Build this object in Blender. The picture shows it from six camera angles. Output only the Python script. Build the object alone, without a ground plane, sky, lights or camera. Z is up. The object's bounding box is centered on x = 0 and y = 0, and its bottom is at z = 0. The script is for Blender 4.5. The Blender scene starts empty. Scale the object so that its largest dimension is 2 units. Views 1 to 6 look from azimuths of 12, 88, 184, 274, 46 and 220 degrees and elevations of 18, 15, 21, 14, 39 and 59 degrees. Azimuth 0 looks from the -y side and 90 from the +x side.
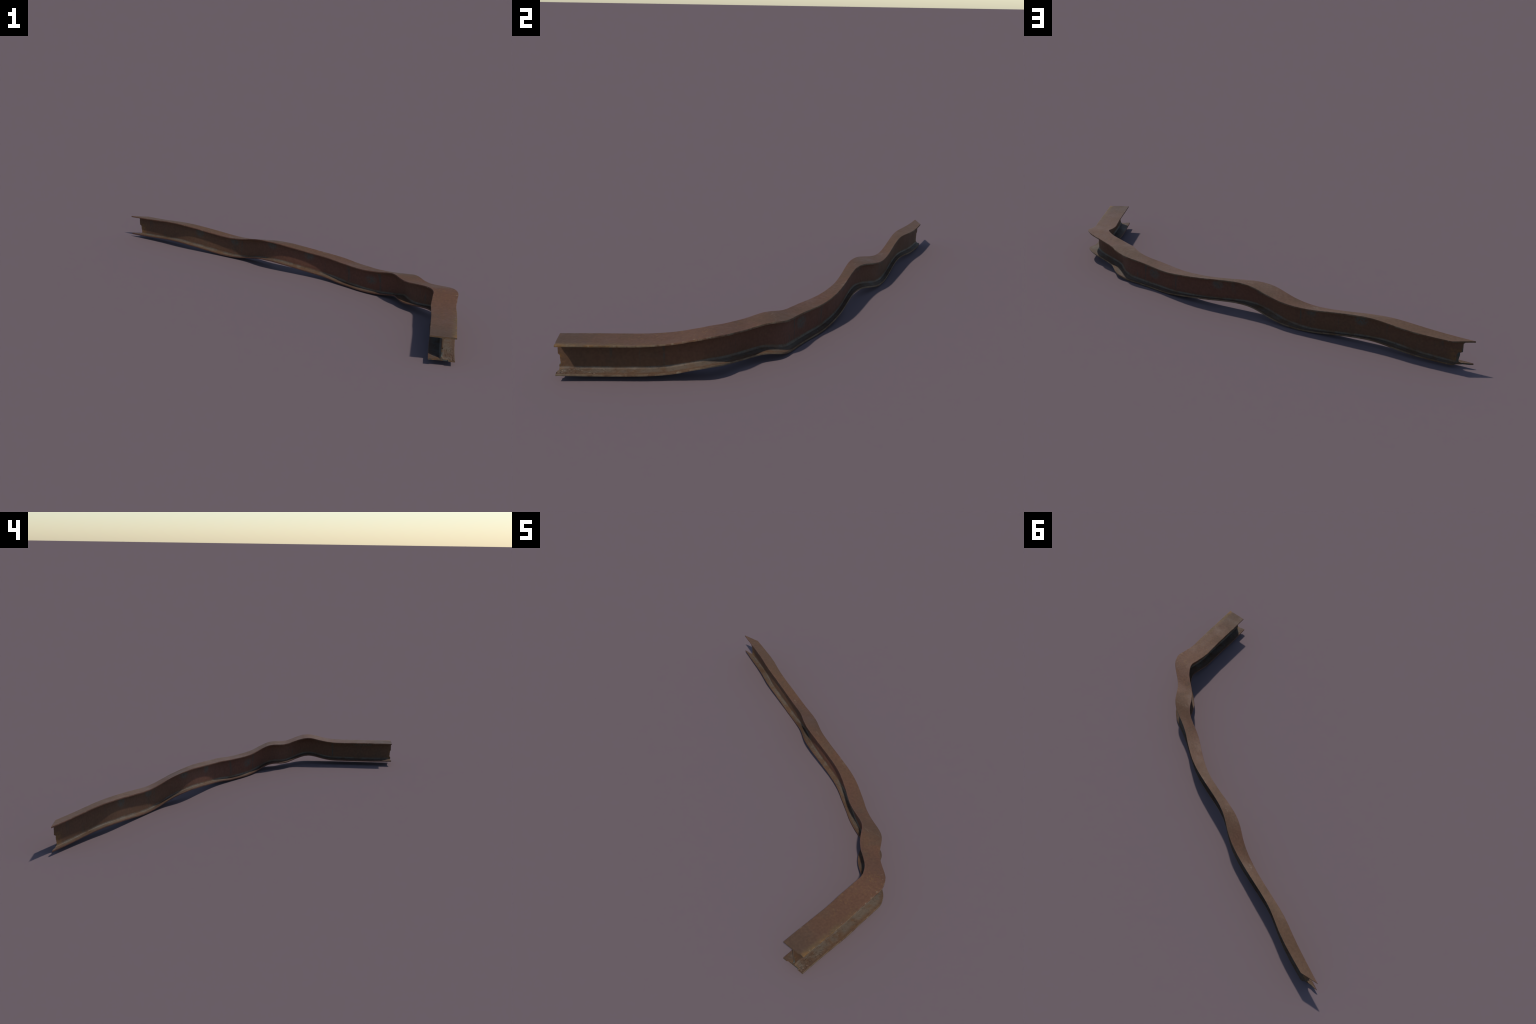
# A bent, rusted steel I-beam: a straight rolled section (two flanges, a web,
# root fillets) carried along a buckled spine, with torn ends and pitting.
import bpy, math, random
import numpy as np
from mathutils import noise as mnoise, Vector

random.seed(7)
rng = np.random.default_rng(7)

# ------------------------------------------------------------------ the section
WIDTH, HEIGHT = 0.1135, 0.112          # outer size of the rolled section
FLANGE, WEB, ROOT = 0.0068, 0.0056, 0.0080   # plate thicknesses, root fillet radius
LIP = 0.0011                          # rounding of the flange lips

# ------------------------------------------------------------------ the buckled spine
# stations along y, and what the section does there: where its centre runs (x, z)
STATION = [-.7965, -.70, -.60, -.52, -.46, -.41, -.37, -.335, -.30, -.265, -.23, -.195, -.16, -.12, -.08, -.04, 0,
           .04, .08, .12, .16, .20, .24, .28, .32, .36, .40, .45, .50, .56, .62, .68, .735, .7935]
CENTRE_X = [0.9401, 0.9377, 0.9371, 0.9367, 0.934, 0.9328, 0.9356, 0.9377, 0.9385, 0.9255, 0.8986, 0.8562, 0.8129,
            0.7766, 0.7525, 0.7279, 0.6809, 0.6047, 0.5367, 0.4809, 0.4226, 0.3586, 0.2738, 0.1634, 0.0514, -0.0288,
            -0.0844, -0.1601, -0.2679, -0.4242, -0.5797, -0.6936, -0.8082, -0.9463]
CENTRE_Z = [0.0784, 0.077, 0.0764, 0.0765, 0.0777, 0.0816, 0.0884, 0.0963, 0.1028, 0.1048, 0.1008, 0.0945, 0.0885,
            0.0882, 0.0913, 0.0862, 0.0737, 0.0652, 0.0622, 0.0621, 0.064, 0.071, 0.0784, 0.0896, 0.0997, 0.0981,
            0.0884, 0.0711, 0.0606, 0.0719, 0.084, 0.081, 0.073, 0.0695]
# coarser stations: sideways lean, twist, spread, skew and stretch of the section
BEND = [-.7965, -.65, -.5, -.4, -.32, -.24, -.16, -.08, 0, .08, .16, .24, .32, .4, .5, .6, .7, .7935]
TWIST = [-0.0032, -0.004, -0.0031, -0.0013, -0.0007, -0.0011, -0.003, -0.0038, -0.0036, -0.0018, -0.0036, -0.0003,
         -0.0035, -0.0077, -0.0022, -0.0004, -0.0046, -0.0009]
LEAN = [0.0024, 0.0049, 0.0018, 0.0003, 0.0009, 0.0035, 0.008, -0.0015, -0.0161, -0.0088, 0.0052, 0.0063, 0.0057,
        0.0017, 0.0058, 0.0108, 0.0037, -0.0002]
SPREAD = [0.0003, 0.0004, 0.001, 0.0012, 0.0019, 0.0031, 0.0018, -0.0001, -0.0045, -0.0111, -0.0151, -0.0171,
          -0.0177, -0.0211, -0.0306, -0.032, -0.0216, -0.0088]
SKEW = [-0.0004, 0.0026, 0.0041, 0.0023, 0.0016, 0.004, 0.0037, 0.009, 0.0117, 0.0132, 0.0142, 0.0141, 0.0191,
        0.0247, 0.0213, 0.0183, 0.0219, 0.0109]
STRETCH = [0.0002, 0.0027, 0.0013, 0.0012, -0.0004, 0.002, 0.0042, 0.0069, 0.0123, 0.0098, 0.0068, 0.0027, 0.0019,
           0.0027, 0.0043, 0.0035, 0.0029, 0.0032]
Y0, Y1 = STATION[0], STATION[-1]


def spline(knots, values):
    """Natural cubic spline through hand-set stations."""
    k, v = np.array(knots, float), np.array(values, float)
    n, h = len(k), np.diff(k)
    A, r = np.eye(n), np.zeros(n)
    for i in range(1, n - 1):
        A[i, i - 1], A[i, i], A[i, i + 1] = h[i - 1], 2 * (h[i - 1] + h[i]), h[i]
        r[i] = 6 * ((v[i + 1] - v[i]) / h[i] - (v[i] - v[i - 1]) / h[i - 1])
    m = np.linalg.solve(A, r)

    def f(t):
        t = np.clip(np.asarray(t, float), k[0], k[-1])
        j = np.clip(np.searchsorted(k, t) - 1, 0, n - 2)
        a = (k[j + 1] - t) / h[j]
        b = 1 - a
        return a * v[j] + b * v[j + 1] + ((a**3 - a) * m[j] + (b**3 - b) * m[j + 1]) * h[j]**2 / 6
    return f


# the short arm lies a touch further out, the far tip reaches to x = -1
CENTRE_X = [x + (.0016 if y < -.28 else -.0010 if y > .7 else 0) for x, y in zip(CENTRE_X, STATION)]
f_x, f_z = spline(STATION, CENTRE_X), spline(STATION, CENTRE_Z)
f_twist, f_lean, f_spread = spline(BEND, TWIST), spline(BEND, LEAN), spline(BEND, SPREAD)
f_skew, f_stretch = spline(BEND, SKEW), spline(BEND, STRETCH)


def bend(a, y, b):
    """Carry a point of the straight beam (across a, along y, up b) to its bent place."""
    u, w = a / (WIDTH / 2), b / (HEIGHT / 2)
    x = f_x(y) + u * (WIDTH + f_spread(y)) / 2 + w * f_lean(y) / 2
    yy = y + u * f_skew(y) / 2
    z = f_z(y) + u * f_twist(y) / 2 + w * (HEIGHT + f_stretch(y)) / 2
    return np.stack([x, yy, z], -1)


# ------------------------------------------------------------------ torn ends
def smooth(lo, hi, t):
    s = np.clip((t - lo) / (hi - lo), 0, 1)
    return s * s * (3 - 2 * s)


def torn(a, b, end):
    """How far the steel is broken back from the end plane, in metres."""
    u, h = a / (WIDTH / 2), b / HEIGHT + 0.5
    web = 0.0010 + 0.0050 * smooth(.55, .48, h) + 0.0018 * smooth(.47, .2, h)
    if end == 1:
        web = web * .85
    if end == 0:
        web = web - 0.0050 * smooth(.20, .17, h)
    jag = np.array([mnoise.noise(Vector((float(p) * 160, float(q) * 160, 9.0 * end))) for p, q in zip(a, b)])
    web = web + 0.0009 * jag * smooth(.52, .46, h)
    web = web + (a / WEB + .5).clip(0, 1) * (.0036 if end else .0018) * smooth(.52, .46, h)
    lo = smooth(-.66, -.54, u) * smooth(.50, .46, u) * (0.0050 + 0.0007 * jag)
    if end == 1:
        lo = smooth(-.72, -.3, u) * smooth(.62, .5, u) * (0.0045 + 0.0008 * jag)
    hi = 0.0016 * smooth(.5, .54, u) * smooth(.84, .80, u) * (end == 0) + 0.0003 * jag
    is_web = (np.abs(a) <= WEB / 2 + ROOT)
    low = smooth(.12, .07, h)
    out = np.where(h > .9, hi, np.where(h < .1, lo, web))
    mid = np.where(is_web & (h <= .9) & (h >= .07), web * (1 - low) + lo * low, out)
    return np.maximum(mid, 0)


# ------------------------------------------------------------------ section as a 2D mesh
def section():
    """Points (a, b) of the I section, its boundary loop and the faces of its cut end."""
    pts, index = [], {}

    def pt(a, b):
        key = (round(a, 7), round(b, 7))
        if key not in index:
            index[key] = len(pts)
            pts.append((a, b))
        return index[key]

    hw, tw, top = WIDTH / 2, WEB / 2, HEIGHT / 2
    outer = list(np.linspace(tw + ROOT, hw - LIP, 36))
    arc = [tw + ROOT - ROOT * math.cos(t) for t in np.linspace(0, math.pi / 2, 8)][0:-1]
    right = arc + outer                                    # columns right of the web
    cols = [-hw] + [-c for c in reversed(right)] + [0.0] + right + [hw]

    def inner(c):
        d = abs(c)
        if d >= hw - 1e-9:
            return top - FLANGE + LIP * .8
        if d >= tw + ROOT:
            return top - FLANGE
        if d < tw - 1e-9:
            return top - FLANGE - ROOT
        s = tw + ROOT - d
        return top - FLANGE - (ROOT - math.sqrt(max(ROOT**2 - s * s, 0)))

    def crown(c):
        return top - LIP * .8 if abs(c) >= hw - 1e-9 else top

    faces = []                                             # (corner indices, part)
    for sgn, part in ((1, 0), (-1, 1)):
        for c0, c1 in zip(cols[:-1], cols[1:]):
            q = [pt(c0, sgn * crown(c0)), pt(c1, sgn * crown(c1)), pt(c1, sgn * inner(c1)), pt(c0, sgn * inner(c0))]
            faces.append((q, part))
    rows = np.linspace(-(top - FLANGE - ROOT), top - FLANGE - ROOT, 49)
    for b0, b1 in zip(rows[:-1], rows[1:]):
        for c0, c1 in ((-tw, 0.0), (0.0, tw)):
            faces.append(([pt(c0, b0), pt(c1, b0), pt(c1, b1), pt(c0, b1)], 2))
    P = np.array(pts)
    edges, fixed = {}, []
    for q, part in faces:
        area = sum(P[q[i]][0] * P[q[(i + 1) % 4]][1] - P[q[(i + 1) % 4]][0] * P[q[i]][1] for i in range(4))
        if area < 0:
            q = q[::-1]
        fixed.append((q, part))
        for i in range(4):
            e = (q[i], q[(i + 1) % 4])
            if e[::-1] in edges:
                del edges[e[::-1]]
            else:
                edges[e] = part
    return P, fixed, edges                                  # boundary edges run counter-clockwise


P2, CAP, RIM = section()
NP = len(P2)
A2, B2 = P2[:, 0], P2[:, 1]

# rows along the beam, evenly spaced along the bent length, denser at the torn ends
fine = np.linspace(Y0, Y1, 4000)
length = np.concatenate([[0], np.cumsum(np.sqrt(np.diff(fine)**2 + np.diff(f_x(fine))**2 + np.diff(f_z(fine))**2))])
rows = np.interp(np.arange(0, length[-1], 0.0026), length, fine)
rows = np.unique(np.concatenate([rows, Y0 + np.array([0, .0006, .0014, .0025]), Y1 - np.array([0, .0006, .0014, .0025])]))
NR = len(rows)
torn0, torn1 = torn(A2, B2, 0), torn(A2, B2, 1)

# ------------------------------------------------------------------ pits, chips and waviness
boundary = np.zeros(NP, bool)
for e in RIM:
    boundary[list(e)] = True
ledge = boundary & (B2 < -HEIGHT / 2 + FLANGE + .006) & (B2 > -HEIGHT / 2 + FLANGE * .6) & (np.abs(A2) < WIDTH / 2 - .002)
lip_r = boundary & (A2 > WIDTH / 2 - .0025)
lip_l = boundary & (A2 < -WIDTH / 2 + .0025)



def pitting(a, y):
    """Rust pitting of the lower ledge: deep and crowded near the cut end, sparse further on."""
    out = np.zeros(NP)
    for k in np.where(ledge)[0]:
        p = float(a[k])
        crowd = (.42 * math.exp(-((y - Y0) / .20)**2) if p > .012 else .05) * (1 - max(0, abs(p) - .050) / .006)
        n = mnoise.noise(Vector((p * 170, y * 95, 3.3))) * .75 + mnoise.noise(Vector((p * 380, y * 230, 7.1))) * .35
        big = mnoise.noise(Vector((p * 60, y * 25, 1.7)))
        d = n + .30 * big + crowd - .55
        out[k] = -.0105 * min(max(d, 0), .32) + (.0006 * crowd * 3 * max(0, .14 - abs(d + .1)) / .14)
    return out


chips = [(rng.integers(0, 4), rng.uniform(-.6, -.1) if i % 3 else rng.uniform(Y0, Y1), rng.uniform(.0016, .0035),
          rng.uniform(.0004, .0011)) for i in range(70)]

verts = np.zeros((NR, NP, 3))
for i, y in enumerate(rows):
    d0, d1 = y - Y0, Y1 - y
    yy = y + torn0 * max(0, 1 - d0 / .035) - torn1 * max(0, 1 - d1 / .035)
    a, b = A2.copy(), B2.copy()
    b = b + pitting(a, y)
    for (which, cy, cr, dep) in chips:
        if abs(cy - y) < cr * 2:
            k = dep * math.exp(-((y - cy) / cr)**2 * 1.5)
            up = B2 > 0 if which < 3 else B2 < 0
            a = a - k * (lip_r & up) if which != 1 else a + k * .6 * (lip_l & up)
    verts[i] = bend(a, yy, b)

flat = verts.reshape(-1, 3)
# mill waviness and rust scale: a few tenths of a millimetre
wob = np.empty((len(flat), 3))
for n, p in enumerate(flat):
    v = Vector((float(p[0]), float(p[1]), float(p[2])))
    k = .00035 * mnoise.noise(v * 28) + .00022 * mnoise.noise(v * 110)
    wob[n] = (k, .6 * k, k)
flat = flat + wob

tris = []
part_of = []
for i in range(NR - 1):
    o, p = i * NP, (i + 1) * NP
    for (s, e), part in RIM.items():
        tris.append((o + s, p + s, p + e, o + e))
        part_of.append(part)
cap_start = len(tris)
for q, part in CAP:
    tris.append(tuple(q)); part_of.append(part)             # end facing -y
    tris.append(tuple((NR - 1) * NP + k for k in reversed(q))); part_of.append(part)
part_of = np.array(part_of)
flat[:, 2] -= flat[:, 2].min()
flat[:, 2] += .0010 * smooth(0, .022, flat[:, 2])      # settle on the lowest spot only

# ------------------------------------------------------------------ materials
def build_material(name, kind):
    m = bpy.data.materials.new(name)
    m.use_nodes = True
    nt = m.node_tree
    N, L = nt.nodes, nt.links
    N.clear()

    def put(socket, v):
        if isinstance(v, bpy.types.NodeSocket):
            L.new(v, socket)
        elif v is not None:
            socket.default_value = v

    def math_(op, a, b=None, c=None, clamp=False):
        n = N.new('ShaderNodeMath'); n.operation = op; n.use_clamp = clamp
        put(n.inputs[0], a); put(n.inputs[1], b)
        if c is not None:
            put(n.inputs[2], c)
        return n.outputs[0]

    def step(v, lo, hi):
        n = N.new('ShaderNodeMapRange'); n.interpolation_type = 'SMOOTHSTEP'
        put(n.inputs['Value'], v)
        n.inputs['From Min'].default_value = lo; n.inputs['From Max'].default_value = hi
        return n.outputs[0]

    def rise(v, lo, hi):            # smooth 0..1, also falling when lo > hi
        if lo < hi:
            return step(v, lo, hi)
        return math_('SUBTRACT', 1.0, step(v, hi, lo))

    def mul(*vs):
        r = vs[0]
        for v in vs[1:]:
            r = math_('MULTIPLY', r, v)
        return r

    def noise_(vec, scale, detail=4, rough=.55, offset=0.0, stretch=None):
        mp = N.new('ShaderNodeMapping')
        L.new(vec, mp.inputs['Vector'])
        mp.inputs['Location'].default_value = (offset, offset * .7, -offset)
        if stretch:
            mp.inputs['Scale'].default_value = stretch
        n = N.new('ShaderNodeTexNoise')
        L.new(mp.outputs[0], n.inputs['Vector'])
        n.inputs['Scale'].default_value = scale
        n.inputs['Detail'].default_value = detail
        n.inputs['Roughness'].default_value = rough
        return n.outputs['Fac']

    def mix(fac, a, b, blend='MIX'):
        n = N.new('ShaderNodeMix'); n.data_type = 'RGBA'; n.blend_type = blend
        put(n.inputs[0], fac)
        for s, c in ((n.inputs[6], a), (n.inputs[7], b)):
            if isinstance(c, bpy.types.NodeSocket):
                L.new(c, s)
            else:
                s.default_value = (*c, 1)
        return n.outputs[2]

    tc = N.new('ShaderNodeTexCoord')
    obj = tc.outputs['Object']
    sep = N.new('ShaderNodeSeparateXYZ')
    L.new(obj, sep.inputs[0])
    X, Y, Z = sep.outputs

    # lateral coordinate on the beam: the spine's x as a curve of y
    def along(values, lo, hi):
        n = N.new('ShaderNodeFloatCurve')
        cu = n.mapping.curves[0]
        ks = [(k - Y0) / (Y1 - Y0) for k, v in values]
        vs = [(v - lo) / (hi - lo) for k, v in values]
        cu.points[0].location = (ks[0], vs[0]); cu.points[1].location = (ks[-1], vs[-1])
        for k, v in zip(ks[1:-1], vs[1:-1]):
            cu.points.new(k, v)
        n.mapping.update()
        t = N.new('ShaderNodeMapRange')
        L.new(Y, t.inputs[0]); t.inputs[1].default_value = Y0; t.inputs[2].default_value = Y1
        L.new(t.outputs[0], n.inputs['Value'])
        r = N.new('ShaderNodeMapRange'); r.clamp = False
        L.new(n.outputs[0], r.inputs[0]); r.inputs[3].default_value = lo; r.inputs[4].default_value = hi
        return r.outputs[0]

    yy = np.linspace(Y0, Y1, 600)
    up = -1.0 if kind == 'lower' else 1.0
    if kind == 'web':
        up = 0.0
    lft, rgt = bend(np.full(600, -WIDTH / 2), yy, np.full(600, up * HEIGHT / 2)), bend(np.full(600, WIDTH / 2), yy, np.full(600, up * HEIGHT / 2))
    xl = np.interp(STATION, lft[:, 1], lft[:, 0]); xr = np.interp(STATION, rgt[:, 1], rgt[:, 0])
    mid = along(list(zip(STATION, (xl + xr) / 2)), -1.05, 1.05)
    half = along(list(zip(STATION, (xr - xl) / 2)), 0.0, 0.12)
    u = math_('DIVIDE', math_('SUBTRACT', X, mid), half)
    au = math_('ABSOLUTE', u)

    brown, red, olive = (.101, .053, .029), (.113, .053, .030), (.096, .055, .033)
    orange, dust, slate, pale = (.185, .092, .030), (.116, .093, .071), (.058, .060, .050), (.23, .185, .125)

    if kind == 'lower':
        red = (.103, .057, .032)
    big = noise_(obj, 3.2, 3, .5, 3.1)
    mid_n = noise_(obj, 11, 4, .6, 7.7)
    fine_n = noise_(obj, 90, 4, .6, 1.3)
    fleck = noise_(obj, 75, 3, .6, 5.9)

    # distance from the sharp bend, where the bare red rust sits
    bend_at = N.new('ShaderNodeVectorMath'); bend_at.operation = 'DISTANCE'
    L.new(obj, bend_at.inputs[0]); bend_at.inputs[1].default_value = (.93, -.36, .12)
    near_bend = rise(bend_at.outputs['Value'], .42, .10)

    col = mix(rise(big, .40, .62), brown, red)
    col = mix(mul(near_bend, .75 if kind == 'upper' else .25), col, red)
    far = rise(Y, .40, .62)
    col = mix(mul(far, .6), col, (.110, .062, .033) if kind != 'web' else (.104, .053, .031))
    col = mix(mul(rise(mid_n, .52, .68), .7), col, olive)
    tail = rise(Y, -.60, -.76)
    col = mix(mul(tail, .55), col, (.076, .046, .030) if kind != 'web' else (.098, .053, .031))
    # rolled streaks along the plates
    lanes = N.new('ShaderNodeCombineXYZ')
    L.new(math_('MULTIPLY', u, 5.0), lanes.inputs[0]); L.new(math_('MULTIPLY', Y, 3.0), lanes.inputs[1])
    L.new(math_('MULTIPLY', Z, 6.0), lanes.inputs[2])
    lane = noise_(lanes.outputs[0], 2.0, 4, .6, 2.2)
    col = mix(mul(rise(lane, .52, .70), .55), col, (.108, .058, .030))

    if kind == 'upper':
        warm = mul(rise(u, .45, .92), rise(mid_n, .30, .55), rise(Y, -.40, -.62))
        col = mix(mul(warm, .75), col, (.125, .078, .036))
        rim = mul(rise(u, .80, 1.0), rise(noise_(obj, 30, 3, .6, 8.8), .42, .62), rise(Y, -.30, -.70))
        col = mix(mul(rim, .55), col, orange)
        tip = mul(rise(u, .55, .95), rise(Y, -.755, -.79))
        col = mix(mul(tip, .6), col, orange)
        edge_red = mul(rise(u, -.80, -.97), rise(Y, -.5, -.1))
        col = mix(mul(edge_red, .5), col, (.125, .058, .040))
        spots = mul(rise(fleck, .56, .66), rise(mid_n, .38, .52), near_bend)
        col = mix(mul(spots, .5), col, (.16, .085, .032))
    if kind == 'lower':
        silt = mul(rise(noise_(obj, 16, 5, .65, 4.4), .36, .60), rise(au, .95, .55))
        col = mix(mul(silt, .75), col, dust)
        rim = mul(rise(au, .86, .97), rise(mid_n, .38, .55))
        col = mix(mul(rim, .4), col, (.106, .060, .032))
        speck = noise_(obj, 105, 4, .7, 8.2)
        col = mix(mul(rise(speck, .56, .66), .55), col, (.055, .038, .026))
        col = mix(mul(rise(speck, .44, .34), .45), col, (.135, .085, .048))
        pit = rise(fleck, .64, .72)
        col = mix(mul(pit, .4), col, (.12, .072, .038))
    if kind == 'web':
        mid_at = N.new('ShaderNodeVectorMath'); mid_at.operation = 'DISTANCE'
        L.new(obj, mid_at.inputs[0]); mid_at.inputs[1].default_value = (.40, .14, .08)
        col = mix(mul(rise(mid_at.outputs['Value'], .85, .25), .75), col, (.118, .047, .032))
        drip = noise_(obj, 1.0, 3, .6, 6.1, (34, 34, 3.5))
        patch = mul(rise(drip, .60, .72), rise(mid_n, .38, .55))
        col = mix(mul(patch, .75), col, slate)
        rust = mul(rise(big, .55, .40), rise(mid_n, .45, .60))
        col = mix(mul(rust, .3), col, (.120, .062, .036))
    else:
        # scuffs: short pale scratches, and bright chips on the lips
        scuff = mul(rise(noise_(obj, 1.0, 4, .7, 9.3, (26, 90, 60)), .68, .76), rise(noise_(obj, 5, 2, .5, 12.0), .50, .58))
        col = mix(mul(scuff, .45), col, pale)
        chip = mul(rise(au, .93, .985), rise(noise_(obj, 46, 3, .6, 14.0), .60, .68), rise(noise_(obj, 6, 2, .5, 2.0), .42, .55))
        col = mix(mul(chip, .55), col, pale)

    def mark(at, size, angle, lo, hi):
        '''A soft elongated spot at a place on the beam, broken up by noise.'''
        mp = N.new('ShaderNodeMapping'); mp.vector_type = 'TEXTURE'
        L.new(obj, mp.inputs[0])
        mp.inputs['Location'].default_value = at; mp.inputs['Scale'].default_value = size
        mp.inputs['Rotation'].default_value = (0, 0, angle)
        ln = N.new('ShaderNodeVectorMath'); ln.operation = 'LENGTH'
        L.new(mp.outputs[0], ln.inputs[0])
        return mul(rise(ln.outputs['Value'], 1.0, .35), rise(noise_(obj, 120, 4, .65, at[0] * 9), lo, hi))

    if kind == 'upper':
        # rub marks where the beam struck something, and chips along the outer lip
        for at, size, angle in (((.738, -.04, .145), (.045, .006, .06), 0.05), ((.700, -.05, .145), (.030, .005, .06), -.25),
                                ((.275, .262, .14), (.055, .010, .06), -.45), ((.030, .335, .15), (.022, .005, .06), -.3),
                                ((-.29, .50, .12), (.03, .008, .06), -.5),
                                ((.945, -.232, .15), (.010, .012, .06), 0), ((.842, -.12, .15), (.012, .006, .06), .6)):
            col = mix(mul(mark(at, size, angle, .42, .64), .34), col, pale)
        for at in ((.992, -.325, .15), (.992, -.362, .14), (.993, -.398, .14), (.995, -.460, .14), (.965, -.255, .15),
                   (.99, -.55, .13), (.994, -.755, .13)):
            col = mix(mul(mark(at, (.0055, .0055, .05), 0, .40, .62), .5), col, pale)
    if kind == 'web':
        # grey-green runs down the face
        for at in ((-.269, .497, .10), (-.504, .590, .11), (-.023, .351, .135), (.202, .266, .115), (.56, .07, .07)):
            col = mix(mul(mark(at, (.016, .05, .036), 1.0, .34, .52), .75), col, (.070, .078, .066))
        for at in ((.94, -.62, .118), (.94, -.655, .118), (.94, -.58, .12)):
            col = mix(mul(mark(at, (.03, .03, .016), 0, .42, .55), .7), col, (.085, .088, .074))
    if kind != 'web':
        # worn lips
        worn = mul(rise(au, .972, .995), rise(noise_(obj, 24, 4, .6, 6.6), .36, .58))
        side = rise(u, -.2, .2)
        col = mix(mul(worn, side, .6), col, (.165, .125, .080))
        col = mix(mul(worn, math_('SUBTRACT', 1.0, side), .6), col, (.130, .060, .040))
        if kind == 'lower':
            col = mix(mul(rise(u, -.93, -.985), .75), col, (.104, .048, .033))

    # fresh orange rust and dark broken steel around the torn ends
    frm0 = math_('SUBTRACT', Y, Y0)
    frm1 = math_('SUBTRACT', Y1, Y)
    end_d = math_('MINIMUM', frm0, frm1)
    if kind in ('lower', 'web'):
        ring = mul(rise(end_d, .026, .010), rise(noise_(obj, 60, 3, .6, 3.3), .36, .55))
        low = rise(math_('SUBTRACT', Z, 0.078), .012, -.004)
        ring = mul(ring, low) if kind == 'web' else mul(ring, rise(au, .62, .42))
        col = mix(mul(ring, .65 if kind == 'web' else .35), col, orange)
    if kind == 'cut':
        col = mix(rise(noise_(obj, 45, 4, .6, 1.1), .42, .58), slate, (.105, .058, .030))
        col = mix(mul(rise(Z, .088, .094), .8), col, (.105, .062, .034))

    # grain
    grain = N.new('ShaderNodeMapRange'); L.new(fine_n, grain.inputs[0])
    grain.inputs[1].default_value = .3; grain.inputs[2].default_value = .7
    grain.inputs[3].default_value = .86; grain.inputs[4].default_value = 1.14
    gc = N.new('ShaderNodeCombineColor')
    for s in gc.inputs:
        L.new(grain.outputs[0], s)
    col = mix(1.0, col, gc.outputs[0], 'MULTIPLY')

    bsdf = N.new('ShaderNodeBsdfPrincipled')
    L.new(col, bsdf.inputs['Base Color'])
    rg = N.new('ShaderNodeMapRange'); L.new(mid_n, rg.inputs[0])
    rg.inputs[1].default_value = .3; rg.inputs[2].default_value = .7
    rg.inputs[3].default_value = .52; rg.inputs[4].default_value = .72
    L.new(rg.outputs[0], bsdf.inputs['Roughness'])
    bsdf.inputs['Specular IOR Level'].default_value = .18
    bm = N.new('ShaderNodeBump')
    bm.inputs['Strength'].default_value = .15; bm.inputs['Distance'].default_value = .0008
    L.new(math_('ADD', fine_n, math_('MULTIPLY', fleck, .8)), bm.inputs['Height'])
    L.new(bm.outputs[0], bsdf.inputs['Normal'])
    out = N.new('ShaderNodeOutputMaterial')
    L.new(bsdf.outputs[0], out.inputs[0])
    return m


# ------------------------------------------------------------------ one surface, split into its parts
whole = bpy.data.meshes.new('whole')
whole.from_pydata(flat.tolist(), [], tris)
whole.update()
whole.polygons.foreach_set('use_smooth', [True] * len(whole.polygons))
whole.set_sharp_from_angle(angle=math.radians(42))
cn = np.empty(len(whole.loops) * 3, np.float32)
whole.corner_normals.foreach_get('vector', cn)
cn = cn.reshape(-1, 3)

beam = bpy.data.objects.new('steel_beam', None)
bpy.context.scene.collection.objects.link(beam)
beam['label'] = 'bent and buckled rusty brown steel I-beam with torn ends'
beam['category'] = 'steel beam'

faces = np.array(tris)
broken = build_material('broken_steel', 'cut')
for part, (name, mat, kind) in enumerate((('flange', 'rusted_flange', 'upper'), ('flange', 'rusted_lower_flange', 'lower'),
                                          ('web', 'rusted_web', 'web'))):
    sel = np.where(part_of == part)[0]
    used, inv = np.unique(faces[sel].ravel(), return_inverse=True)
    me = bpy.data.meshes.new(name)
    me.from_pydata(flat[used].tolist(), [], inv.reshape(-1, 4).tolist())
    me.update()
    me.polygons.foreach_set('use_smooth', [True] * len(me.polygons))
    me.normals_split_custom_set(cn.reshape(-1, 4, 3)[sel].reshape(-1, 3).tolist())
    me.materials.append(build_material(mat, kind))
    me.materials.append(broken)
    me.polygons.foreach_set('material_index', (sel >= cap_start).astype(np.int32))
    ob = bpy.data.objects.new(name, me)
    bpy.context.scene.collection.objects.link(ob)
    ob.parent = beam
bpy.data.meshes.remove(whole)
